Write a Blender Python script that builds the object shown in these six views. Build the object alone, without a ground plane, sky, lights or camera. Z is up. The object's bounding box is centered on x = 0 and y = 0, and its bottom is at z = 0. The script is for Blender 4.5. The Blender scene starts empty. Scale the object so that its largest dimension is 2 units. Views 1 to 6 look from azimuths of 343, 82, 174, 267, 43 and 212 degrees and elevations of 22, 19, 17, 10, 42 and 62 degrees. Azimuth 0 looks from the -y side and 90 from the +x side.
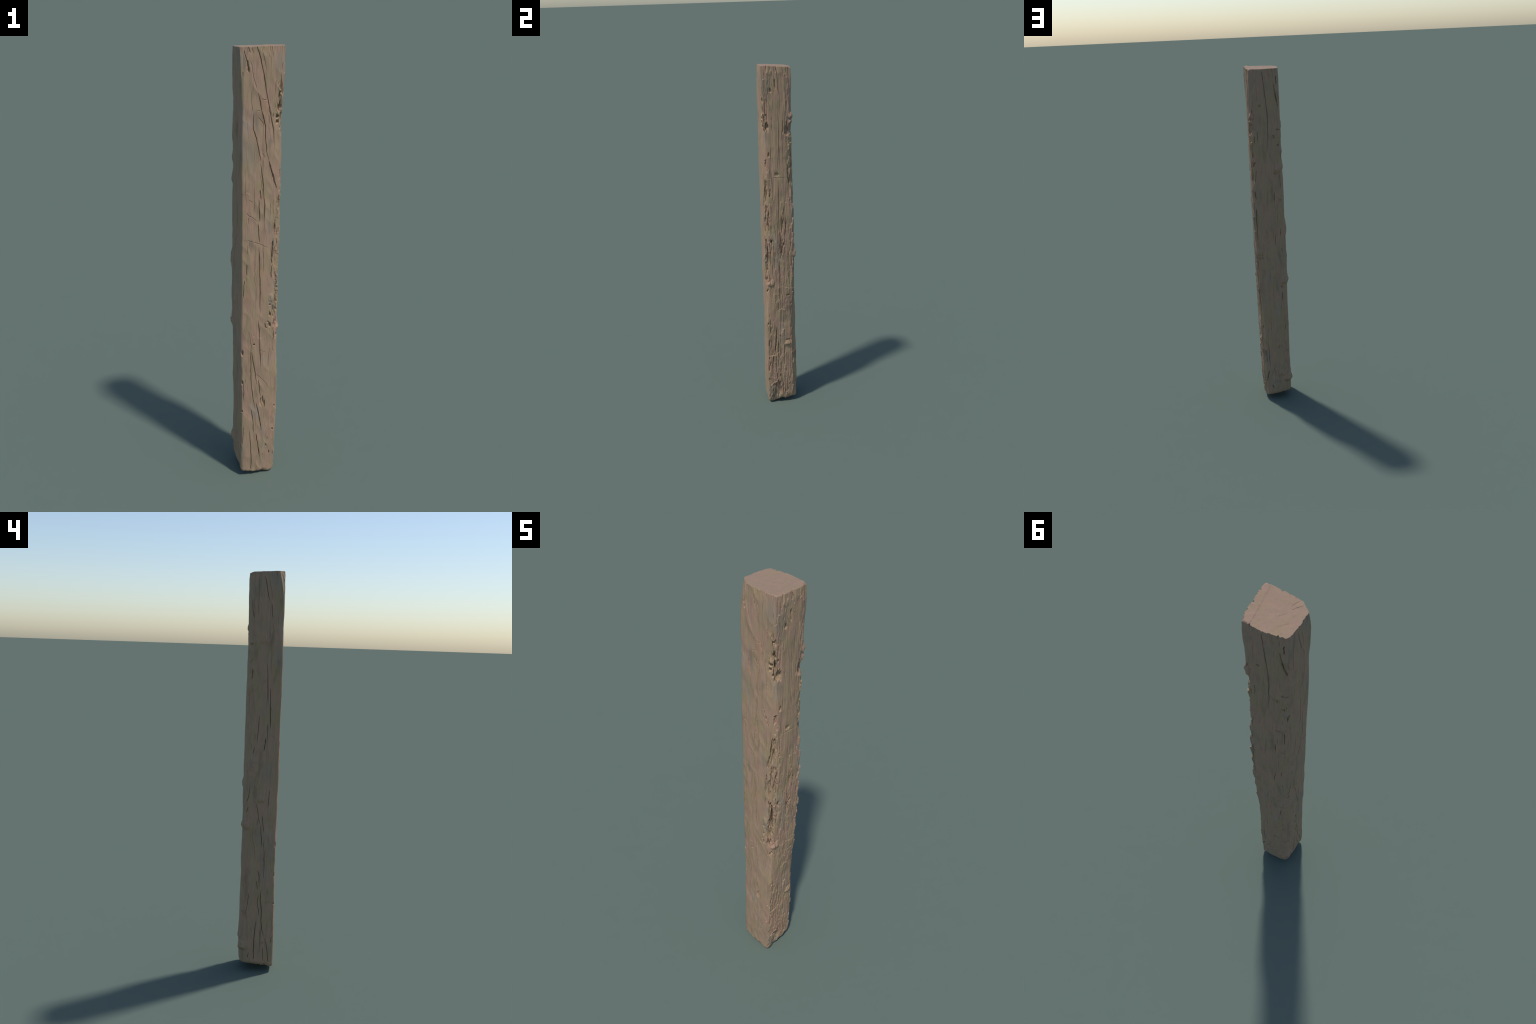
"""A weathered, squared timber post standing on end: four hewn faces with worn corners,
drying cracks, torn fibres and knots, a clean sawn top and a rotted, rounded foot."""
import math
import bpy
import numpy as np

SEED = 7
ROWS = 1400            # vertex rows along the post
COLS = 184             # vertex columns on each of the four faces

# ---------------------------------------------------------------- profiles (metres)
# Corner lines of the squared timber, looked down on: plan position at heights KNOT_Z.
KNOT_Z = [0.0, 0.12, 0.25, 0.50, 0.75, 1.00, 1.25, 1.50, 1.75, 1.90, 2.0]
CORNERS = {            # x, y, and how far the worn chamfer runs back along each face
    'front_left': ([-.081, -.084, -.082, -.082, -.084, -.083, -.083, -.082, -.083, -.085, -.089],
                   [-.085, -.089, -.086, -.082, -.082, -.0845, -.083, -.081, -.082, -.080, -.0775],
                   [.004, .004, .003, .003, .003, .003, .003, .003, .003, .004, .024],
                   [.006, .005, .003, .003, .005, .003, .003, .003, .003, .006, .040]),
    'front_right': ([.074, .078, .0795, .085, .082, .086, .088, .087, .087, .0895, .0915],
                    [-.087, -.092, -.092, -.091, -.087, -.083, -.083, -.081, -.081, -.083, -.082],
                    [.005, .004, .004, .005, .016, .022, .022, .018, .008, .0035, .003],
                    [.005, .005, .005, .006, .016, .022, .022, .016, .008, .003, .0025]),
    'back_right': ([.074, .078, .078, .079, .087, .087, .088, .084, .084, .086, .0885],
                   [.076, .081, .083, .080, .075, .078, .078, .075, .075, .078, .080],
                   [.016, .022, .025, .027, .012, .008, .007, .018, .009, .014, .028],
                   [.014, .016, .017, .018, .011, .007, .006, .014, .008, .006, .007]),
    'back_left': ([-.080, -.086, -.084, -.083, -.085, -.088, -.086, -.084, -.083, -.085, -.0885],
                  [.073, .077, .075, .073, .072, .071, .070, .067, .063, .067, .069],
                  [.010, .010, .010, .010, .010, .010, .011, .011, .010, .009, .010],
                  [.012, .012, .012, .012, .012, .012, .012, .012, .010, .0091, .0101]),
}
# How far the middle of each face swells out past the straight line between its corners.
SWELL = {'front': [.003, .004, .004, .004, .005, .005, .005, .005, .006, .005, .003],
         'right': [.002, .003, .003, .004, .004, .004, .004, .005, .006, .005, .0025],
         'back': [.006, .007, .008, .009, .010, .010, .010, .010, .011, .010, .006],
         'left': [.004, .004, .005, .006, .007, .007, .007, .007, .007, .005, .002]}
FACES = ['front', 'right', 'back', 'left']
ORDER = ['front_left', 'front_right', 'back_right', 'back_left']
ACROSS = {'front': 0, 'right': 1, 'back': 0, 'left': 1}       # plan axis that runs across a face

# ---------------------------------------------------------------- relief (millimetres)
# Drying cracks and tears: class, then (across the face, height) control points.
CRACK_CLASS = {'s': (1.1, 2.6), 'm': (1.7, 6.5), 'l': (2.3, 9.5), 'w': (3.6, 8.5), 'x': (6.0, 10.0)}
# Branch stubs and swellings standing out at the corners: plan position, height, half width, half height, how far.
CORNER_KNOBS = [
    (78, 76, 1726, 18, 16, 8), (80, 70, 1698, 14, 13, 6), (70, 78, 945, 20, 20, 9), (78, 70, 898, 9, 12, 4),
    (72, 74, 262, 10, 18, 6), (66, 78, 330, 8, 14, 4), (-78, 77, 764, 30, 32, 13), (-76, 82, 138, 32, 36, 12),
    (-62, 78, 380, 14, 18, 5), (-55, 80, 1430, 22, 22, 7), (88, 60, 1560, 5, 32, 5), (86, 66, 1490, 5, 40, 5),
    (86, 66, 1300, 6, 36, 4), (-84, 60, 1445, 24, 30, 5), (-86, 50, 1070, 30, 40, 5), (-84, 62, 1630, 28, 50, 3),
    (-80, 72, 900, 22, 50, 3), (-78, 74, 1180, 24, 60, 3), (-80, 70, 1530, 18, 24, 5), (-76, 74, 480, 20, 60, 3)]
CORNER_SCOOPS = [(80, 72, 1655, 24, 30, 8), (84, 70, 1385, 16, 30, 5), (84, 68, 610, 14, 60, 4), (-82, 64, 1770, 28, 60, 3)]
# Rotted hollows and torn-out channels: face, across, height, half width, half height, depth.
HOLLOWS = [
    ('front', 72, 1762, 9, 60, 6), ('right', -72, 1700, 14, 50, 5), ('front', 74, 1758, 8, 17, 18), ('front', 72, 1806, 4, 13, 12), ('front', 78, 1818, 7, 5, 8), ('right', -78, 1722, 5, 24, 14),
    ('right', -64, 1672, 12, 20, 14), ('right', -80, 1757, 8, 8, 10), ('right', -50, 1680, 5, 17, 12), ('right', -79, 932, 6, 62, 15),
    ('right', -60, 1000, 6, 34, 8), ('right', -52, 1032, 6, 14, 8), ('right', -32, 80, 34, 58, 10), ('right', -46, 24, 16, 30, 5),
    ('right', 4, 985, 9, 55, 8), ('right', -88, 864, 5, 9, 9), ('right', -76, 1300, 5, 55, 8), ('right', -62, 1130, 6, 60, 7),
    ('right', 10, 1130, 5, 70, 6), ('right', 46, 1655, 16, 34, 7), ('front', 68, 850, 9, 40, 9), ('front', 66, 795, 10, 22, 8),
    ('front', 46, 796, 5, 13, 9), ('front', 45, 848, 5, 9, 8), ('front', 45, 897, 6, 4, 7), ('front', 37, 814, 4, 3, 6),
    ('right', -8, 1416, 12, 10, 5), ('right', -33, 1868, 6, 11, 6), ('right', -10, 330, 18, 40, 4), ('right', -80, 235, 6, 36, 6),
    ('right', -66, 482, 6, 32, 5), ('front', 72, 1330, 6, 40, 6), ('front', 66, 1110, 5, 45, 7)]
# Knots that are parts of their own: plan position, height and reach of each (millimetres).
KNOTS = [(79, 73, 1714, 26, 32), (70, 78, 945, 24, 26), (-76, 74, 760, 26, 28), (-72, 79, 135, 26, 30),
         (-55, 80, 1430, 26, 26), (-89, 0, 1668, 22, 26), (80, 32, 396, 18, 16), (74, -72, 1738, 12, 10)]
FRONT_CRACKS = [
    ('m', [(-24, 1999), (-8, 1943), (4, 1894), (13, 1835), (27, 1770), (36, 1730), (45, 1684), (51, 1621), (52, 1590)]),
    ('s', [(-7, 1999), (4, 1952), (15, 1902)]), ('s', [(19, 1998), (22, 1974), (27, 1948)]), ('s', [(36, 1999), (40, 1954)]),
    ('s', [(-53, 1944), (-45, 1924), (-36, 1872), (-21, 1825)]),
    ('m', [(-21, 1825), (-11, 1789), (-5, 1753), (6, 1716), (14, 1685), (13, 1639), (19, 1582), (31, 1542)]),
    ('w', [(29, 1546), (40, 1507), (56, 1454), (68, 1423)]), ('s', [(68, 1423), (73, 1386)]), ('s', [(1, 1579), (14, 1558)]),
    ('s', [(-49, 1832), (-46, 1785), (-39, 1739)]), ('m', [(-39, 1739), (-38, 1679), (-25, 1641), (-13, 1584), (-5, 1543)]),
    ('m', [(-6, 1538), (3, 1470), (10, 1398), (14, 1358), (12, 1281)]), ('w', [(-62, 1945), (-59, 1919), (-56, 1894)]),
    ('m', [(-77, 1996), (-70, 1967), (-62, 1925)]), ('m', [(-57, 1995), (-51, 1976)]), ('s', [(-45, 1995), (-36, 1972)]),
    ('m', [(-80, 1902), (-79, 1885)]), ('s', [(-22, 1751), (-6, 1751)]), ('s', [(-2, 1798), (6, 1791), (19, 1791)]), ('s', [(20, 1788), (44, 1720)]),
    ('s', [(79, 1935), (79, 1901)]), ('s', [(54, 1869), (52, 1807)]), ('s', [(-18, 1726), (6, 1692)]), ('s', [(26, 1733), (32, 1690)]),
    ('s', [(-32, 1444), (-29, 1318)]), ('m', [(-7, 1426), (-2, 1379)]), ('m', [(-12, 1386), (-7, 1299), (-8, 1282)]),
    ('m', [(-15, 1280), (-11, 1232), (-8, 1192)]), ('m', [(-9, 1178), (-6, 1091), (-3, 1020), (-1, 898), (1, 853)]),
    ('m', [(-9, 829), (-4, 783), (-2, 725), (1, 674), (5, 574)]), ('s', [(11, 1365), (14, 1229)]), ('s', [(7, 1195), (13, 1039)]),
    ('s', [(-68, 1335), (-55, 1314), (-42, 1309), (-13, 1285)]), ('s', [(-57, 1385), (-39, 1372)]),
    ('s', [(-80, 1206), (-51, 1203), (-27, 1195), (7, 1180), (36, 1161)]), ('s', [(-57, 1307), (-56, 1275)]), ('s', [(-59, 1185), (-59, 1136)]),
    ('w', [(54, 1208), (51, 1156), (48, 1086)]), ('m', [(48, 1086), (49, 1021)]), ('s', [(39, 1366), (41, 1305)]), ('s', [(54, 1381), (51, 1308)]),
    ('w', [(65, 1300), (63, 1266), (59, 1228)]), ('m', [(-62, 1098), (-63, 1042)]), ('m', [(-72, 1025), (-75, 993), (-80, 935)]),
    ('s', [(-28, 1116), (-25, 983)]), ('s', [(-48, 770), (-38, 672)]), ('m', [(-38, 672), (-29, 612), (-18, 550), (-12, 496)]),
    ('m', [(-42, 692), (-40, 553), (-37, 492), (-31, 434), (-20, 366)]), ('w', [(74, 960), (74, 916), (71, 879)]), ('m', [(58, 895), (57, 865)]),
    ('m', [(63, 762), (63, 719)]), ('s', [(3, 674), (25, 662)]), ('s', [(60, 689), (59, 669), (70, 659)]), ('s', [(47, 687), (42, 636), (43, 580)]),
    ('m', [(22, 810), (24, 790), (34, 782)]), ('s', [(-21, 556), (8, 527), (31, 500), (54, 458)]), ('m', [(-4, 522), (2, 462), (6, 429)]),
    ('l', [(-15, 403), (-4, 347), (4, 295), (12, 242)]), ('m', [(-38, 370), (-30, 301), (-28, 239)]), ('l', [(-16, 236), (-6, 176), (4, 95)]),
    ('m', [(-46, 253), (-41, 174), (-37, 76), (-37, 21)]), ('s', [(59, 463), (80, 459)]), ('s', [(64, 351), (62, 305)]),
    ('m', [(-76, 512), (-73, 467), (-75, 418)]), ('m', [(-74, 276), (-82, 165)]), ('s', [(-63, 610), (-65, 563)]),
    ('w', [(74, 1394), (75, 1366), (70, 1304), (60, 1263), (51, 1229)]), ('w', [(75, 1253), (73, 1213), (72, 1173), (70, 1114)]),
    ('w', [(70, 1049), (69, 1001), (69, 954)]), ('x', [(69, 954), (69, 912), (66, 883)]), ('s', [(33, 893), (49, 897), (54, 851), (40, 837)]),
]
RIGHT_CRACKS = [
    ('m', [(2, 1985), (7, 1931), (9, 1872), (11, 1843)]), ('s', [(-19, 1916), (-26, 1903), (-17, 1874), (-22, 1769)]), ('m', [(-47, 1887), (-49, 1845)]),
    ('s', [(-53, 1846), (-56, 1801)]), ('m', [(7, 1729), (4, 1600), (1, 1522), (-3, 1475), (-6, 1439)]), ('m', [(25, 1658), (21, 1605)]),
    ('s', [(44, 1950), (46, 1924)]), ('s', [(54, 1840), (47, 1793)]), ('s', [(-39, 1797), (-43, 1768)]), ('s', [(-27, 1694), (-29, 1664)]),
    ('s', [(-58, 1392), (-42, 1399), (-16, 1399), (9, 1399), (49, 1393)]), ('w', [(-68, 1504), (-72, 1457)]),
    ('w', [(-68, 1393), (-69, 1326), (-74, 1284)]), ('w', [(-48, 1344), (-52, 1289)]), ('w', [(-80, 1343), (-83, 1317)]),
    ('m', [(-69, 1247), (-74, 1195)]), ('w', [(-60, 1217), (-69, 1128), (-68, 1108)]), ('s', [(-45, 1272), (-50, 1210)]),
    ('m', [(1, 1389), (-5, 1223), (-9, 1123), (-15, 1033), (-18, 971)]), ('w', [(26, 1240), (20, 1188), (15, 1101)]),
    ('w', [(31, 1171), (33, 1127), (27, 1053)]), ('x', [(25, 1036), (14, 1003), (6, 944)]), ('x', [(-74, 1006), (-74, 944), (-77, 878)]),
    ('w', [(-50, 1045), (-48, 1011)]), ('m', [(-49, 1018), (-58, 943), (-60, 891)]), ('m', [(-6, 910), (-7, 837), (-11, 758)]),
    ('m', [(-64, 842), (-65, 806), (-77, 788)]), ('s', [(-9, 755), (-14, 668)]), ('m', [(-17, 665), (-22, 610)]),
    ('w', [(54, 1478), (53, 1401), (58, 1349)]), ('m', [(47, 976), (44, 927)]), ('m', [(46, 850), (47, 814)]),
    ('w', [(-31, 512), (-33, 456), (-41, 369), (-44, 331)]), ('m', [(-67, 512), (-70, 459)]), ('w', [(-74, 433), (-78, 373)]),
    ('w', [(-55, 317), (-62, 248)]), ('m', [(-13, 235), (-16, 172)]), ('m', [(-15, 454), (-5, 438)]), ('w', [(-22, 145), (-23, 118)]),
    ('m', [(-36, 319), (-42, 254)]), ('s', [(11, 371), (11, 317)]), ('s', [(31, 338), (29, 245)]),
]
LEFT_CRACKS = [
    ('s', [(42, 1965), (40, 1867), (41, 1778)]), ('m', [(15, 1973), (6, 1933), (-1, 1893), (-11, 1848)]), ('m', [(-20, 1845), (-27, 1771)]),
    ('s', [(-28, 1752), (-42, 1691)]), ('s', [(-7, 1951), (-25, 1857)]), ('s', [(-39, 1991), (-41, 1972)]), ('s', [(-54, 1784), (-58, 1735)]),
    ('s', [(-27, 1659), (-30, 1558), (-34, 1514)]), ('w', [(66, 1637), (70, 1599), (73, 1564)]), ('s', [(62, 1842), (54, 1805)]),
    ('m', [(-11, 1566), (-14, 1500), (-16, 1445), (-19, 1356)]), ('l', [(-29, 1449), (-30, 1388), (-32, 1337), (-34, 1291), (-33, 1244)]),
    ('m', [(-22, 1278), (-22, 1193)]), ('l', [(-14, 1200), (-12, 1173), (-6, 1139)]), ('m', [(19, 1316), (23, 1257), (27, 1179)]),
    ('w', [(58, 1535), (61, 1483)]), ('m', [(71, 1503), (80, 1481)]), ('m', [(83, 1420), (69, 1390)]), ('s', [(38, 1224), (40, 1192)]),
    ('m', [(86, 1174), (80, 1138)]), ('m', [(39, 1159), (46, 1126)]), ('m', [(54, 962), (61, 901), (73, 861)]), ('l', [(59, 861), (68, 827), (76, 803)]),
    ('m', [(-40, 954), (-40, 897), (-36, 858)]), ('m', [(23, 882), (11, 835), (8, 801), (1, 774)]), ('m', [(-5, 773), (-8, 710), (-13, 653)]),
    ('m', [(-22, 705), (-26, 624), (-28, 541), (-24, 485)]), ('m', [(-11, 822), (-16, 768), (-21, 727)]),
    ('s', [(38, 753), (34, 692), (23, 657), (18, 589)]), ('s', [(15, 808), (14, 764)]), ('m', [(3, 539), (-5, 505), (-5, 456)]),
    ('m', [(8, 483), (1, 438)]), ('l', [(-17, 440), (-14, 382), (-23, 329), (-21, 276), (-27, 222), (-40, 186)]),
    ('m', [(-40, 186), (-53, 147), (-58, 96), (-66, 38)]), ('m', [(45, 420), (50, 352), (62, 297)]), ('m', [(-5, 410), (0, 364), (-7, 329), (-10, 297)]),
    ('l', [(5, 272), (10, 204), (12, 113), (10, 39)]), ('m', [(-19, 240), (-21, 128)]), ('m', [(-34, 132), (-38, 36)]), ('m', [(37, 91), (41, 46)]),
    ('m', [(-77, 187), (-75, 153)]),
]
BACK_CRACKS = [
    ('m', [(6, 1984), (0, 1895), (-8, 1820), (-12, 1758), (-14, 1689), (-10, 1575), (-11, 1542)]), ('s', [(-23, 1985), (-27, 1945)]),
    ('w', [(-71, 1949), (-71, 1900)]), ('m', [(-54, 1904), (-63, 1858)]), ('w', [(-63, 1858), (-73, 1801), (-80, 1767)]),
    ('s', [(41, 1894), (42, 1817)]), ('s', [(-54, 1971), (-55, 1928)]), ('m', [(70, 1769), (74, 1744)]), ('m', [(47, 1654), (48, 1591)]),
    ('m', [(62, 1623), (64, 1579)]), ('s', [(-35, 1905), (-35, 1862)]), ('w', [(66, 1479), (79, 1447)]), ('m', [(76, 1541), (76, 1505)]),
    ('w', [(79, 1315), (71, 1265)]), ('m', [(-34, 1305), (-32, 1238)]), ('w', [(72, 1211), (76, 1144), (74, 1089)]), ('m', [(-72, 1401), (-70, 1315)]),
    ('s', [(6, 1314), (16, 1174)]), ('m', [(62, 1430), (72, 1361)]), ('s', [(-61, 1494), (-63, 1467)]), ('s', [(-42, 1351), (-43, 1304)]),
    ('m', [(74, 1116), (74, 1020)]), ('m', [(-61, 1086), (-58, 1046)]), ('m', [(-32, 1057), (-25, 988)]), ('s', [(8, 1004), (42, 981)]), 
    ('s', [(26, 932), (30, 891)]), ('m', [(-60, 968), (-67, 943)]), ('s', [(9, 832), (15, 779)]), ('s', [(-7, 774), (1, 652)]),
    ('m', [(81, 895), (80, 838)]), ('s', [(72, 730), (64, 621)]), ('m', [(-55, 698), (-50, 629)]), ('m', [(67, 492), (79, 439)]),
    ('s', [(60, 387), (41, 359)]), ('m', [(41, 359), (44, 287), (40, 217)]), ('w', [(66, 335), (61, 296), (58, 250)]),
    ('w', [(45, 195), (57, 157), (66, 115)]), ('w', [(32, 88), (23, 52)]), ('s', [(0, 252), (20, 192), (40, 155)]), ('m', [(-65, 492), (-61, 451)]),
    ('s', [(20, 536), (23, 444)]),
]
# Pits, holes and knocked-out bites; lumps and knots: across, height, half width, half height.
FRONT_PITS = [(66, 1722, 7, 5), (65, 1701, 7, 8), (77, 1679, 4, 6), (-26, 707, 4, 5), (12, 403, 11, 21), (72, 373, 5, 4), (-85, 510, 6, 12), (-84, 
362, 6, 8), (66, 244, 4, 5), (-81, 665, 6, 16), (78, 731, 3, 8)]
RIGHT_PITS = [(-84, 1816, 5, 15), (-63, 1740, 4, 6), (-51, 1525, 5, 10), (-89, 808, 4, 9), (-76, 739, 4, 9), (37, 703, 9, 6), (36, 416, 15, 5), (-54, 
118, 14, 11), (-79, 528, 5, 12), (-9, 1903, 4, 20)]
BACK_PITS = [(87, 1715, 7, 8), (84, 1688, 10, 9), (-73, 1651, 8, 3), (-39, 1614, 8, 7), (26, 1788, 8, 6), (77, 1466, 7, 17), (-47, 1405, 17, 5), 
(-68, 1249, 9, 6), (-64, 1566, 7, 4), (77, 1515, 5, 10), (66, 911, 20, 5), (91, 913, 4, 9), (-58, 726, 13, 5), (-22, 343, 12, 10), (-69, 109, 12, 6), 
(-74, 316, 7, 7), (-1, 104, 21, 16), (72, 297, 7, 23)]
LEFT_PITS = [(0, 1667, 17, 19), (-44, 1207, 11, 10), (-2, 888, 6, 5), (-33, 154, 4, 6), (-47, 363, 14, 7), (-69, 230, 10, 25), (70, 116, 17, 5)]
FRONT_LUMPS = [(66, 1737, 12, 9), (49, 930, 10, 18)]
RIGHT_LUMPS = [(32, 392, 16, 12), (-84, 1741, 6, 9), (-57, 775, 16, 16)]
BACK_LUMPS = [(-14, 169, 29, 23)]
LEFT_LUMPS = [(-2, 896, 20, 20), (0, 1668, 22, 24)]
RIGHT_LEDGES = [[(6, 1267), (40, 1264)], [(1, 763), (50, 750)], [(-12, 613), (20, 619)], [(-82, 326), (-36, 320)], [(-34, 328), (-4, 348), (11, 
394)], [(-84, 258), (-68, 257)], [(-41, 242), (19, 234)], [(-79, 117), (-47, 144), (-22, 145)], [(-24, 205), (-10, 203)], [(-11, 517), (17, 522)], 
[(-22, 466), (2, 467)], [(-11, 487), (13, 490)]]
FRONT_LEDGES = [[(-37, 746), (63, 735)], [(-43, 1402), (-85, 1425)]]

# ---------------------------------------------------------------- numeric helpers
def hash01(ix, iy, iz, seed):
    h = (ix.astype(np.int64) * 374761393 + iy.astype(np.int64) * 668265263
         + iz.astype(np.int64) * 2147483647 + seed * 1274126177) & 0xFFFFFFFF
    h = ((h ^ (h >> 13)) * 1274126177) & 0xFFFFFFFF
    h = ((h ^ (h >> 16)) * 2246822519) & 0xFFFFFFFF
    return ((h ^ (h >> 15)) & 0xFFFFFF) / float(0xFFFFFF)


def noise(x, y, z, seed):
    """Smooth value noise in -1..1."""
    fx, fy, fz = np.floor(x), np.floor(y), np.floor(z)
    ix, iy, iz = fx.astype(np.int64), fy.astype(np.int64), fz.astype(np.int64)
    u, v, w = x - fx, y - fy, z - fz
    u, v, w = (t * t * (3 - 2 * t) for t in (u, v, w))
    out = 0
    for a in (0, 1):
        for b in (0, 1):
            for c in (0, 1):
                out = out + ((u if a else 1 - u) * (v if b else 1 - v) * (w if c else 1 - w)
                             * hash01(ix + a, iy + b, iz + c, seed))
    return out * 2 - 1


def smooth_step(t):
    t = np.clip(t, 0, 1)
    return t * t * (3 - 2 * t)


def knots(values, z):
    """Smooth curve through profile knots (linear, then softened by averaging along z)."""
    return sum(np.interp(z + o, KNOT_Z, values) for o in (-.06, -.03, 0, .03, .06)) / 5


def gauss_loop(a, sigma_cols):
    """Smooth a closed loop of columns."""
    n = a.shape[1]
    f = np.fft.rfftfreq(n)
    k = np.exp(-2 * (math.pi * f * sigma_cols) ** 2)
    return np.fft.irfft(np.fft.rfft(a, axis=1) * k[None, :], n=n, axis=1)


# ---------------------------------------------------------------- the squared timber
z_rows = np.linspace(0, 2.0, ROWS)


def plan_loops():
    """Closed plan outline for every row: (rows, 4 * COLS) x and y."""
    corner = {}
    for name, (px, py, c_in, c_out) in CORNERS.items():
        corner[name] = [knots(v, z_rows) for v in (px, py, c_in, c_out)]
    xs, ys = [], []
    for k, face in enumerate(FACES):
        ax, ay, _, a_out = corner[ORDER[k]]
        bx, by, b_in, _ = corner[ORDER[(k + 1) % 4]]
        zx, zy, _, _ = corner[ORDER[(k + 3) % 4]]
        nx_, ny_, _, _ = corner[ORDER[(k + 2) % 4]]
        a_in = corner[ORDER[k]][2]
        b_out = corner[ORDER[(k + 1) % 4]][3]

        def along(px, py, qx, qy, d):
            l = np.hypot(qx - px, qy - py)
            return px + (qx - px) * d / l, py + (qy - py) * d / l
        p1 = along(ax, ay, bx, by, a_out)                 # chamfer end on this face
        p2 = along(bx, by, ax, ay, b_in)
        q0 = along(ax, ay, zx, zy, a_in)                  # chamfer end on the face before
        q3 = along(bx, by, nx_, ny_, b_out)               # and on the face after
        p0 = ((p1[0] + q0[0]) / 2, (p1[1] + q0[1]) / 2)
        p3 = ((p2[0] + q3[0]) / 2, (p2[1] + q3[1]) / 2)
        pts = np.array([p0, p1, p2, p3])                  # 4, 2, rows
        seg = np.hypot(*np.diff(pts, axis=0).transpose(1, 0, 2))
        cum = np.vstack([np.zeros(ROWS), np.cumsum(seg, axis=0)])
        t = (np.arange(COLS) / COLS)[None, :] * cum[3][:, None]
        X, Y = np.zeros((ROWS, COLS)), np.zeros((ROWS, COLS))
        for i in range(3):
            m = (t >= cum[i][:, None]) & (t <= cum[i + 1][:, None])
            f = (t - cum[i][:, None]) / np.maximum(seg[i][:, None], 1e-9)
            X = np.where(m, pts[i, 0][:, None] * (1 - f) + pts[i + 1, 0][:, None] * f, X)
            Y = np.where(m, pts[i, 1][:, None] * (1 - f) + pts[i + 1, 1][:, None] * f, Y)
        u = t / cum[3][:, None]
        b = knots(SWELL[face], z_rows)[:, None] * 4 * u * (1 - u)
        l = np.hypot(bx - ax, by - ay)[:, None]
        X = X + b * ((by - ay)[:, None] / l)
        Y = Y - b * ((bx - ax)[:, None] / l)
        xs.append(X)
        ys.append(Y)
    return np.hstack(xs), np.hstack(ys)


X, Y = plan_loops()
crisp = smooth_step((z_rows - 1.80) / .15)[:, None]         # corners are sharpest below the saw cut
X, Y = (gauss_loop(a, 2.1) * (1 - crisp) + gauss_loop(a, 1.3) * crisp for a in (X, Y))
Z = np.repeat(z_rows[:, None], 4 * COLS, axis=1)
SX, SY = gauss_loop(X, 6), gauss_loop(Y, 6)
TX, TY = np.roll(SX, -1, 1) - np.roll(SX, 1, 1), np.roll(SY, -1, 1) - np.roll(SY, 1, 1)
TL = np.hypot(TX, TY)
NX, NY = TY / TL, -TX / TL                                 # outward normals in plan
face_index = np.arange(4 * COLS) // COLS
u_face = (np.arange(4 * COLS) % COLS + .5) / COLS
relief = np.zeros_like(X)                                  # outward, metres


def face_weight(face, soft=.08):
    """1 on a face, fading out round its two corners."""
    c = FACES.index(face) * COLS + COLS / 2
    d = np.abs((np.arange(4 * COLS) + .5 - c + 2 * COLS) % (4 * COLS) - 2 * COLS) / COLS
    return smooth_step((0.5 + soft / 2 - d) / soft)[None, :]


W_FRONT, W_RIGHT, W_BACK, W_LEFT = (face_weight(f) for f in FACES)

# slow waviness of the hewn faces, then the softer and harder grain bands
warp = noise(X * 30, Y * 30, Z * 5, SEED) * .006
relief += .0022 * noise(X * 9, Y * 9, Z * 4.5, SEED + 1)
relief += .0018 * noise(X * 24, Y * 24, Z * 11, SEED + 2)
relief += .0012 * noise(X * 45, Y * 45, Z * 16, SEED + 18) * (W_BACK + W_LEFT)
relief += .0007 * noise(X * 60, Y * 60, Z * 28, SEED + 3) * (.6 + .8 * W_RIGHT + .3 * W_BACK)
facet = noise(X * 32, Y * 32, Z * 17 + X * 20, SEED + 14)
relief -= .0022 * np.abs(facet) * (.5 + .5 * W_FRONT + .3 * W_LEFT)           # shallow adze facets
gx, gy = X + warp, Y + warp
band = noise(gx * 150, gy * 150, Z * 4, SEED + 4)
fine = noise(gx * 420, gy * 420, Z * 11, SEED + 5)
rough = .35 + .25 * W_BACK + 1.25 * W_RIGHT * (.75 + .4 * noise(X * 18, Y * 18, Z * 5, SEED + 6))
relief += rough * (.00055 * band + .00035 * fine)
# short checks: narrow furrows where a stretched noise dips
furrow = noise(gx * 210, gy * 210, Z * 6.5, SEED + 7)
relief -= rough * .0038 * np.clip(furrow - .52, 0, 1)

# torn fibres on the right face: strips broken off at different depths, with square ends
def torn_strips(width, length, seed):
    y = Y + warp + .0035 * noise(X * 0, Y * 35, Z * 13, seed + 8) + .0012 * noise(X * 0, Y * 200, Z * 60, seed + 9)
    zz = Z + .006 * noise(X * 0, Y * 330, Z * 20, seed + 7)
    col = np.floor(y / width)
    off = hash01(col, col * 0, col * 0, seed) * 7
    run = length * (.6 + .8 * hash01(col, col * 0 + 3, col * 0, seed))
    row = np.floor(zz / run + off)
    f = (zz / run + off) - row
    h = hash01(col, row, col * 0, seed + 1)
    return h * (1 - .55 * smooth_step(1 - f))             # proudest at the upper broken end


low = smooth_step((.62 - Z) / .2)
patchy = smooth_step(.5 + 1.3 * noise(X * 14, Y * 14, Z * 4.5, SEED + 12) + .8 * low)
right_edge = smooth_step((Y - .035) / .03)
relief += W_RIGHT * patchy * (.0036 * (torn_strips(.0085, .11, 21) - .35) + .0024 * (torn_strips(.0043, .07, 31) - .3))
relief += W_RIGHT * right_edge * smooth_step((1.75 - Z) / .1) * .0045 * (torn_strips(.006, .10, 41) - .45)


flake_edge = smooth_step(1.3 - np.hypot(X - .080, Y - .074) / .016) * smooth_step((1.66 - Z) / .05)
relief += flake_edge * .0065 * np.clip(torn_strips(.0075, .13, 51) - .45, 0, 1) / .55


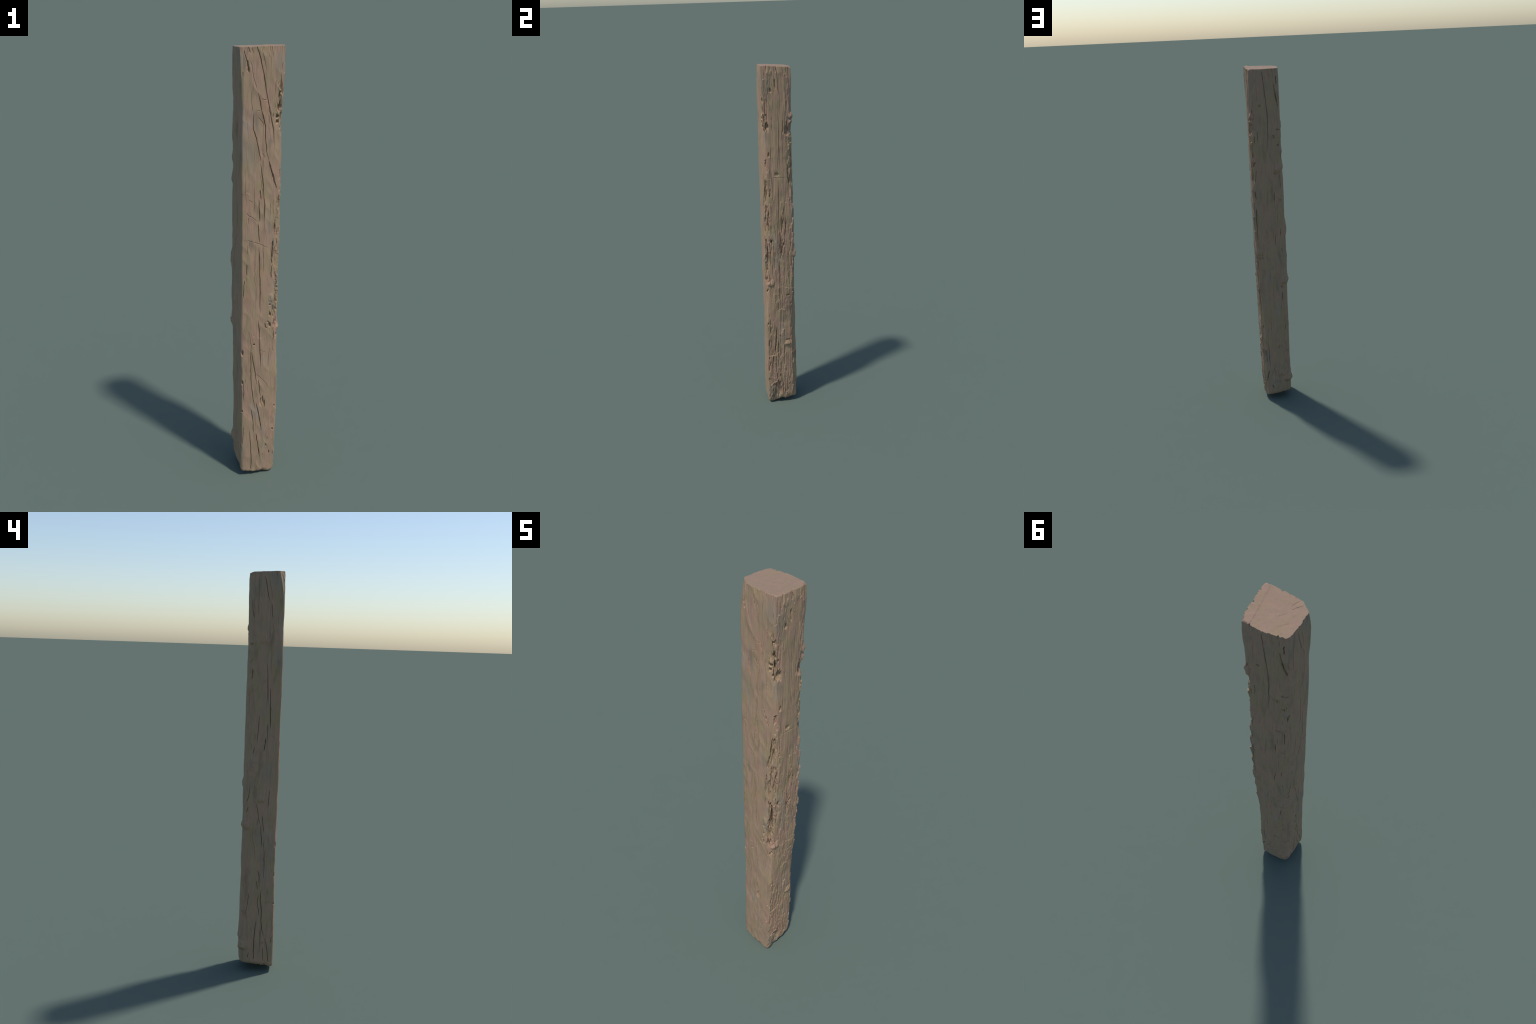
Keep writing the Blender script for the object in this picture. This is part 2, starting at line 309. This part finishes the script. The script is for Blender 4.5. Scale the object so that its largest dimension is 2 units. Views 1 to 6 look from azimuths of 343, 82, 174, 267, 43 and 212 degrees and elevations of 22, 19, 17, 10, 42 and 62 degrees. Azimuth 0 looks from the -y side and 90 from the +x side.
# ---------------------------------------------------------------- hand-placed features
def rows_between(z0, z1):
    return slice(max(0, int(z0 / 2 * (ROWS - 1))), min(ROWS, int(z1 / 2 * (ROWS - 1)) + 2))


def cut_crack(face, kind, pts, seed):
    half, depth = (v * .001 for v in CRACK_CLASS[kind])
    half *= {'front': .95, 'right': 1.0, 'back': .75, 'left': .7}[face]       # shaded faces split finer
    p = np.array(pts, float) * .001
    k = FACES.index(face)
    cols = slice(k * COLS, (k + 1) * COLS)
    rs = rows_between(p[:, 1].min() - .012, p[:, 1].max() + .012)
    w = (X, Y)[ACROSS[face]][rs, cols]
    zz = Z[rs, cols]
    w = w + .0009 * noise(zz * 45, zz * 0, zz * 0 + seed, 3) + .0006 * noise(zz * 210, zz * 0, zz * 0 + seed, 4)
    zz = zz + .0012 * noise(w * 120, w * 0, w * 0 + seed, 5)
    best = np.full(w.shape, 9.0)
    taper = np.ones(w.shape)
    seg = np.hypot(*(np.diff(p, axis=0).T))
    total, start = seg.sum(), 0.0
    for i in range(len(p) - 1):
        d = p[i + 1] - p[i]
        t = np.clip(((w - p[i, 0]) * d[0] + (zz - p[i, 1]) * d[1]) / max(d @ d, 1e-12), 0, 1)
        dist = np.hypot(w - p[i, 0] - t * d[0], zz - p[i, 1] - t * d[1])
        s = (start + t * seg[i]) / total
        near = dist < best
        best = np.where(near, dist, best)
        taper = np.where(near, s, taper)
        start += seg[i]
    open_top = pts[0][1] > 1975
    open_foot = pts[-1][1] < 45
    lead = np.ones_like(taper) if open_top else np.clip(taper / .18, 0, 1)
    tail = np.ones_like(taper) if open_foot else np.clip((1 - taper) / .22, 0, 1)
    gape = (.22 + .78 * np.minimum(lead, tail) ** .8) * (1 + .38 * noise(zz * 40, zz * 0, zz * 0 + seed, 6))
    if kind in 'wx':                                       # torn splits: ragged sides
        gape = gape * (1 + .55 * noise(zz * 90, w * 500, zz * 0 + seed, 7))
    h = half * gape
    cut = np.clip(1 - best / h, 0, 1) ** .75 * depth * np.minimum(lead, tail) ** .5
    lip = np.exp(-((best - h * 1.6) / (h * .8)) ** 2) * half * .12      # slightly raised lips
    return rs, cols, lip - cut


def spot(face, w, z, rw, rz, soft=1.0):
    """Influence (0..1) of a rounded feature centred on a face, wrapping round corners."""
    k = FACES.index(face)
    row = min(ROWS - 1, int(z / 2 * (ROWS - 1)))
    line = (X, Y)[ACROSS[face]][row, k * COLS:(k + 1) * COLS]
    c = k * COLS + int(np.argmin(np.abs(line - w)))
    rs = rows_between(z - rz * 4, z + rz * 4)
    d = np.hypot(X[rs] - X[row, c], Y[rs] - Y[row, c])
    return rs, d, Z[rs] - z


def sink_pit(face, w, z, rw, rz, depth, seed):
    rs, d, dz = spot(face, w, z, rw, rz)
    jag = 1 + .55 * noise(X[rs] * 200, Y[rs] * 200, Z[rs] * 26, seed) + .4 * noise(X[rs] * 420, Y[rs] * 420, Z[rs] * 50, seed)
    above = np.where(dz > 0, .8, 1.25)                    # torn upwards along the grain
    r = np.hypot(d / rw, dz / rz * above) * jag
    floor = 1 + .3 * noise(X[rs] * 330, Y[rs] * 330, Z[rs] * 30, seed + 5)      # fibrous floor
    relief[rs] -= depth * floor * smooth_step((1.2 - r) / .8)


def raise_lump(face, w, z, rw, rz, height, seed, undercut=.0):
    rs, d, dz = spot(face, w, z, rw, rz)
    lean = np.where(dz < 0, 1 + undercut, 1.0)            # steeper below than above
    r = np.hypot(d / rw, dz / rz * lean)
    r = r * (1 + .35 * noise(X[rs] * 90, Y[rs] * 90, Z[rs] * 45, seed) + .15 * noise(X[rs] * 260, Y[rs] * 260, Z[rs] * 90, seed))
    crag = 1 + .35 * noise(X[rs] * 140, Y[rs] * 140, Z[rs] * 70, seed + 1) + .2 * noise(X[rs] * 300, Y[rs] * 300, Z[rs] * 60, seed + 2)
    relief[rs] += height * crag * smooth_step((1.75 - r) / 1.7)


def corner_feature(x, y, z, rw, rz, height, seed):
    rs = rows_between(z - rz * 3, z + rz * 3)
    dz = Z[rs] - z
    lean = np.where(dz < 0, 1.5, .9) if height > 0 else 1.0
    r = np.hypot(np.hypot(X[rs] - x, Y[rs] - y) / rw, dz / rz * lean)
    r = r * (1 + .3 * noise(X[rs] * 90, Y[rs] * 90, Z[rs] * 60, seed) + .15 * noise(X[rs] * 300, Y[rs] * 300, Z[rs] * 120, seed))
    crag = 1 + .3 * noise(X[rs] * 130, Y[rs] * 130, Z[rs] * 90, seed + 1)
    relief[rs] += height * crag * smooth_step((1.5 - r) / 1.2)


def break_ledge(face, pts, height, fade, seed):
    """A torn step: the wood below the line stands proud and dies away downwards."""
    p = np.array(pts, float) * .001
    p = p[np.argsort(p[:, 0])]
    k = FACES.index(face)
    cols = slice(k * COLS, (k + 1) * COLS)
    rs = rows_between(p[:, 1].min() - fade * 1.1, p[:, 1].max() + .01)
    w = (X, Y)[ACROSS[face]][rs, cols]
    line = np.interp(w, p[:, 0], p[:, 1]) + .003 * noise(w * 260, w * 0, w * 0 + seed, 8) + .006 * noise(w * 70, w * 0, w * 0 + seed, 9)
    height = height * smooth_step(.55 + .9 * noise(w * 110, w * 0, w * 0 + seed, 10))
    below = line - Z[rs, cols]
    inside = smooth_step((w - p[0, 0] + .003) / .006) * smooth_step((p[-1, 0] + .003 - w) / .006)
    relief[rs, cols] += inside * height * smooth_step(below / .0025) * np.clip(1 - below / fade, 0, 1)


for face, cracks in (('front', FRONT_CRACKS), ('right', RIGHT_CRACKS), ('left', LEFT_CRACKS), ('back', BACK_CRACKS)):
    deepest = np.zeros_like(relief[:, :COLS])
    lips = np.zeros_like(deepest)
    for i, (kind, pts) in enumerate(cracks):
        rs, cols, d = cut_crack(face, kind, pts, 11 + i * 3)
        deepest[rs] = np.minimum(deepest[rs], d)
        lips[rs] = np.maximum(lips[rs], d)
    cols = slice(FACES.index(face) * COLS, (FACES.index(face) + 1) * COLS)
    relief[:, cols] += np.where(deepest < -.0003, deepest, lips)

# stray hairline cracks between the placed ones
rng = np.random.default_rng(SEED)
for face, count in (('front', 40), ('right', 40), ('back', 20), ('left', 18)):
    for i in range(count):
        w0, z1 = rng.uniform(-72, 74), rng.uniform(90, 1960)
        l, slant = rng.uniform(25, 190), rng.normal(-.06, .05)
        pts = [(w0, z1), (w0 - slant * l * .5 + rng.normal(0, 1), z1 - l * .5), (w0 - slant * l, z1 - l)]
        rs, cols, d = cut_crack(face, 's', pts, 400 + i)
        relief[rs, cols] += d * rng.uniform(.25, .7)

for face, pits, deep in (('front', FRONT_PITS, .011), ('right', RIGHT_PITS, .008), ('back', BACK_PITS, .006), ('left', LEFT_PITS, .003)):
    for i, (w, z, rw, rz) in enumerate(pits):
        d = deep * min(1.0, .35 + 60.0 / (rw * rz + 60)) * (.45 if rw * rz > 600 else 1)
        sink_pit(face, w * .001, z * .001, max(rw, 3) * .001, max(rz, 3) * .001, d, 70 + i)
for face, lumps, high, under in (('front', FRONT_LUMPS, .004, .2), ('right', RIGHT_LUMPS, .007, .5),
                                 ('back', BACK_LUMPS, .006, .7), ('left', LEFT_LUMPS, .006, .9)):
    for i, (w, z, rw, rz) in enumerate(lumps):
        raise_lump(face, w * .001, z * .001, rw * .001, rz * .001, high * min(1, (rw * rz / 160.0) ** .4), 90 + i, under)
for i, (face, w, z, rw, rz, d) in enumerate(HOLLOWS):
    sink_pit(face, w * .001, z * .001, rw * .001, rz * .001, d * .001, 300 + i)
for i, knob in enumerate(CORNER_KNOBS):
    corner_feature(*(v * .001 for v in knob), 210 + i)
for i, (x, y, z, rw, rz, d) in enumerate(CORNER_SCOOPS):
    corner_feature(x * .001, y * .001, z * .001, rw * .001, rz * .001, -d * .001, 240 + i)
for i, pts in enumerate(RIGHT_LEDGES):
    break_ledge('right', pts, .0030, .085, 130 + i)
for i, pts in enumerate(FRONT_LEDGES):
    break_ledge('front', pts, .0010, .12, 160 + i)

# splinters broken off along the top rim, mostly on the back and front faces
rim = smooth_step((Z - 1.955) / .045)
chipped = noise(X * 120, Y * 120, Z * 9, SEED + 15)
relief -= rim * (.0010 * (1 + noise(X * 380, Y * 380, Z * 15, SEED + 16)) + .010 * np.clip(chipped - .40, 0, 1)) * (1 - .6 * W_LEFT)
# a long chip split off the front left corner below the saw cut
chip = smooth_step((.030 - np.hypot(X + .080, Y + .076)) / .014) * smooth_step((Z - 1.885) / .05)
relief -= .0012 * chip * (1 + .5 * noise(X * 150, Y * 150, Z * 12, SEED + 17))

# ---------------------------------------------------------------- ends of the post
def top_height(x, y):
    """Slightly slanting saw cut, its back right corner knocked down."""
    z = 1.9908 + .013 * x - .073 * y - .12 * x * y
    return z - .006 * smooth_step((x + y - .140) / .02) - .0006 * (1 + noise(x * 90, y * 90, x * 0, 51))


def foot_height(x, y):
    """Ragged rotten foot: lowest at the front right corner, broken away towards the back left."""
    a, b = (x + .075) / .15, (y + .075) / .15
    z = (.024 * (1 - a) - .001 * a) * (1 - b) + (.044 * (1 - a) + .024 * a) * b
    z = z + .012 * np.exp(-(((x - .07) / .03) ** 2 + ((y + .012) / .022) ** 2))
    z = z + .010 * smooth_step((x - y - .140) / .025)
    return np.maximum(z + .0035 * noise(x * 60, y * 60, x * 0, 52) + .0015 * noise(x * 200, y * 200, x * 0, 53), 0)


PX, PY = X + NX * relief, Y + NY * relief
zt, zb = top_height(PX, PY), foot_height(PX, PY)
t = z_rows[:, None] / 2.0
lower = np.clip(1 - t / .06, 0, 1)
upper = np.clip((t - .97) / .03, 0, 1)
PZ = Z + zb * lower + (zt - 2.0) * upper
rise = np.clip(PZ - zb, 0, None)                           # height above the foot
R = .022
R = R * (1 + .7 * noise(PX * 40, PY * 40, PZ * 0, 54))      # unevenly worn bottom edge
round_in = np.where(rise < R, R - np.sqrt(np.maximum(R * R - (R - rise) ** 2, 0)), 0) * .55
drop = np.clip(zt - PZ, 0, None)
arris = .0008 * np.clip(1 - drop / .002, 0, 1) ** 2       # softened top arris
PX, PY = PX - NX * (round_in + arris), PY - NY * (round_in + arris)
PZ[0] = foot_height(PX[0], PY[0])
PZ[-1] = top_height(PX[-1], PY[-1])
PZ = np.maximum(PZ, 0)


def end_cap(loop_x, loop_y, loop_z, height, rings, groove):
    """Rings from the rim to the middle; the rim's notches die out inwards."""
    cx, cy = loop_x.mean(), loop_y.mean()
    soft = [gauss_loop(np.vstack([loop_x]), s)[0] for s in (4, 14)], [gauss_loop(np.vstack([loop_y]), s)[0] for s in (4, 14)]
    xs, ys, zs = [loop_x], [loop_y], [loop_z]
    for i in range(1, rings):
        f = 1 - (i / rings) ** 1.25
        inset = 1 - f
        a = smooth_step(inset / .05)
        b = smooth_step((inset - .04) / .12)
        lx = (loop_x * (1 - a) + soft[0][0] * a) * (1 - b) + soft[0][1] * b
        ly = (loop_y * (1 - a) + soft[1][0] * a) * (1 - b) + soft[1][1] * b
        x, y = cx + (lx - cx) * f, cy + (ly - cy) * f
        z = height(x, y) + groove(x, y) * smooth_step(inset / .03)
        xs.append(x)
        ys.append(y)
        zs.append(z)
    V = np.stack([np.concatenate(xs), np.concatenate(ys), np.concatenate(zs)], 1)
    V = np.vstack([V, [[cx, cy, float(height(np.array([cx]), np.array([cy]))[0])]]])
    n = len(loop_x)
    quads = grid_quads(rings, n)
    last = (rings - 1) * n
    i = np.arange(n)
    tris = np.stack([last + i, last + (i + 1) % n, np.full(n, rings * n)], 1)
    return V, quads, tris


def grid_quads(rows, n):
    r, c = np.meshgrid(np.arange(rows - 1), np.arange(n), indexing='ij')
    a = r * n + c
    b = r * n + (c + 1) % n
    return np.stack([a, b, b + n, a + n], -1).reshape(-1, 4)


def saw_marks(x, y):
    step = .0018 * smooth_step((x - .058 + .12 * y + .0012 * noise(y * 150, y * 0, y * 0, 61)) / .003)
    marks = .00035 * noise(x * 35, y * 35, x * 0, 62) + .0002 * noise((x * .8 + y * .6) * 260, (y * .8 - x * .6) * 20, x * 0, 63)
    checks = 0
    for cx, cy, ang, ln in ((-.035, -.058, 1.2, .02), (-.048, -.048, .9, .022), (-.02, .0, 1.0, .02), (-.045, .03, .9, .025)):
        s = (x - cx) * math.cos(ang) + (y - cy) * math.sin(ang)
        d = -(x - cx) * math.sin(ang) + (y - cy) * math.cos(ang) + .001 * noise(s * 200, s * 0, s * 0, 64)
        checks = checks - .0022 * np.clip(1 - np.abs(d) / .0012, 0, 1) * smooth_step((ln - np.abs(s)) / .01)
    return step + marks + checks


def foot_rot(x, y):
    return .004 + .003 * noise(x * 45, y * 45, x * 0, 65) + .0012 * noise(x * 160, y * 160, x * 0, 66)


# ---------------------------------------------------------------- mesh objects
def mesh_object(name, verts, quads, tris, material, flip=False):
    me = bpy.data.meshes.new(name)
    nq, nt = len(quads), 0 if tris is None else len(tris)
    if flip:
        quads = quads[:, ::-1]
        tris = None if tris is None else tris[:, ::-1]
    loops = quads.ravel() if tris is None else np.concatenate([quads.ravel(), tris.ravel()])
    me.vertices.add(len(verts))
    me.vertices.foreach_set('co', np.ascontiguousarray(verts, dtype=np.float32).ravel())
    me.loops.add(len(loops))
    me.loops.foreach_set('vertex_index', loops.astype(np.int32))
    me.polygons.add(nq + nt)
    start = np.concatenate([np.arange(nq) * 4, nq * 4 + np.arange(nt) * 3])
    me.polygons.foreach_set('loop_start', start.astype(np.int32))
    me.update(calc_edges=True)
    me.validate()
    me.polygons.foreach_set('use_smooth', np.ones(len(me.polygons), dtype=bool))
    me.materials.append(material)
    ob = bpy.data.objects.new(name, me)
    bpy.context.scene.collection.objects.link(ob)
    return ob


# ---------------------------------------------------------------- materials
class Nodes:
    """Small helper for wiring shader nodes."""

    def __init__(self, name):
        self.mat = bpy.data.materials.new(name)
        self.mat.use_nodes = True
        self.tree = self.mat.node_tree
        self.bsdf = self.tree.nodes['Principled BSDF']
        self.coord = self.tree.nodes.new('ShaderNodeTexCoord').outputs['Object']

    def link(self, a, b):
        self.tree.links.new(a, b)

    def scaled(self, scale, rot=(0, 0, 0)):
        m = self.tree.nodes.new('ShaderNodeMapping')
        m.inputs['Scale'].default_value = scale
        m.inputs['Rotation'].default_value = rot
        self.link(self.coord, m.inputs['Vector'])
        return m.outputs['Vector']

    def noise(self, scale, detail=3.0, rough=.55, distort=0.0, rot=(0, 0, 0)):
        n = self.tree.nodes.new('ShaderNodeTexNoise')
        n.inputs['Scale'].default_value = 1.0
        n.inputs['Detail'].default_value = detail
        n.inputs['Roughness'].default_value = rough
        n.inputs['Distortion'].default_value = distort
        self.link(self.scaled(scale, rot), n.inputs['Vector'])
        return n.outputs['Fac']

    def ramp(self, fac, lo, hi, to=(0.0, 1.0)):
        r = self.tree.nodes.new('ShaderNodeMapRange')
        r.interpolation_type = 'SMOOTHSTEP'
        r.inputs['From Min'].default_value = lo
        r.inputs['From Max'].default_value = hi
        r.inputs['To Min'].default_value = to[0]
        r.inputs['To Max'].default_value = to[1]
        self.link(fac, r.inputs['Value'])
        return r.outputs['Result']

    def mix(self, fac, a, b, mode='MIX'):
        m = self.tree.nodes.new('ShaderNodeMix')
        m.data_type = 'RGBA'
        m.blend_type = mode
        for sock, v in ((m.inputs['Factor'], fac), (m.inputs[6], a), (m.inputs[7], b)):
            if isinstance(v, (int, float)):
                sock.default_value = v
            elif isinstance(v, tuple):
                sock.default_value = (*v, 1.0)
            else:
                self.link(v, sock)
        return m.outputs[2]

    def bump(self, height, strength, distance):
        b = self.tree.nodes.new('ShaderNodeBump')
        b.inputs['Strength'].default_value = strength
        b.inputs['Distance'].default_value = distance
        self.link(height, b.inputs['Height'])
        self.link(b.outputs['Normal'], self.bsdf.inputs['Normal'])


TAN = (0.342, 0.239, 0.149)
PINK = (0.363, 0.231, 0.158)
OLIVE = (0.320, 0.239, 0.136)
GREY = (0.286, 0.225, 0.164)
RUST = (0.392, 0.218, 0.110)
DARK = (.150, .112, .080)
PALE = (.320, .275, .222)
SAWN_TAN = (.255, .182, .126)
SAWN_PINK = (.272, .182, .134)
SAWN_OCHRE = (.268, .190, .112)


def weathered_wood(name):
    n = Nodes(name)
    c = n.mix(n.ramp(n.noise((22, 22, 8), 3, .6), .42, .58), TAN, PINK)
    c = n.mix(n.ramp(n.noise((18, 18, 9), 3, .6, distort=.5), .50, .64, (0, .8)), c, OLIVE)
    c = n.mix(n.ramp(n.noise((16, 16, 6), 3, .6), .54, .70, (0, .8)), c, GREY)
    streak = n.noise((95, 95, 7.0), 4, .6, distort=.35)
    c = n.mix(n.ramp(streak, .50, .76, (0, .42)), c, DARK)
    fibre = n.noise((380, 380, 22), 3, .6, distort=.3)
    c = n.mix(n.ramp(fibre, .40, .72, (0, .26)), c, DARK)
    c = n.mix(n.ramp(n.noise((14, 14, 5.5), 2, distort=.4), .60, .74, (0, .4)), c, PALE)
    hair = n.noise((260, 260, 16), 1, .5, distort=.2)
    c = n.mix(n.ramp(hair, .70, .78, (0, .6)), c, DARK)
    c = n.mix(n.ramp(n.noise((42, 42, 8), 2), .64, .76, (0, .55)), c, RUST)
    c = n.mix(n.ramp(n.noise((26, 26, 9), 3), .56, .76, (0, .45)), c, DARK)
    n.link(c, n.bsdf.inputs['Base Color'])
    n.bsdf.inputs['Roughness'].default_value = .88
    n.bsdf.inputs['Specular IOR Level'].default_value = .25
    n.bump(fibre, .35, .0008)
    return n.mat


def sawn_wood(name):
    n = Nodes(name)
    c = n.mix(n.ramp(n.noise((24, 24, 24), 3, .6), .40, .62), SAWN_TAN, SAWN_PINK)
    c = n.mix(n.ramp(n.noise((30, 30, 30), 2.5), .55, .75, (0, .7)), c, SAWN_OCHRE)
    c = n.mix(n.ramp(n.noise((160, 160, 60), 3), .50, .75, (0, .18)), c, DARK)
    n.link(c, n.bsdf.inputs['Base Color'])
    n.bsdf.inputs['Roughness'].default_value = .9
    n.bsdf.inputs['Specular IOR Level'].default_value = .2
    n.bump(n.noise((500, 500, 500), 2), .25, .0005)
    return n.mat


wood = weathered_wood('weathered_wood')
sawn = sawn_wood('sawn_wood')

post = bpy.data.objects.new('wooden_post', None)
bpy.context.scene.collection.objects.link(post)
post['label'] = 'tall weathered square timber post with cracked brown wood'
post['category'] = 'wooden post'

# the shaft is one smooth surface; its knots are cut out of it as parts, sharing border and normals
verts = np.stack([PX, PY, PZ], -1).reshape(-1, 3)
quads = grid_quads(ROWS, 4 * COLS)


def whole_normals(v):
    g = v.reshape(ROWS, 4 * COLS, 3)
    du = np.roll(g, -1, 1) - np.roll(g, 1, 1)
    dv = np.gradient(g, axis=0)
    n = np.cross(du, dv)
    return (n / np.maximum(np.linalg.norm(n, axis=-1, keepdims=True), 1e-12)).reshape(-1, 3)


normals = whole_normals(verts)
middle = verts[quads].mean(axis=1)
owner = np.zeros(len(quads), dtype=int)
for i, (x, y, z, rw, rz) in enumerate(KNOTS):
    d = np.hypot(np.hypot(middle[:, 0] - x * .001, middle[:, 1] - y * .001) / (rw * .001), (middle[:, 2] - z * .001) / (rz * .001))
    owner[(d < 1) & (owner == 0)] = i + 1
parts = []
for i in range(len(KNOTS) + 1):
    q = quads[owner == i]
    used, inverse = np.unique(q, return_inverse=True)
    ob = mesh_object('knot' if i else 'shaft', verts[used], inverse.reshape(-1, 4), None, wood)
    ob.data.normals_split_custom_set_from_vertices(normals[used].astype(np.float32))
    parts.append(ob)
V, Q, T = end_cap(PX[-1], PY[-1], PZ[-1], top_height, 44, saw_marks)
parts.append(mesh_object('sawn_end', V, Q, T, sawn))
V, Q, T = end_cap(PX[0], PY[0], PZ[0], foot_height, 36, foot_rot)
parts.append(mesh_object('rotten_foot', V, Q, T, wood, flip=True))
for part in parts:
    part.parent = post
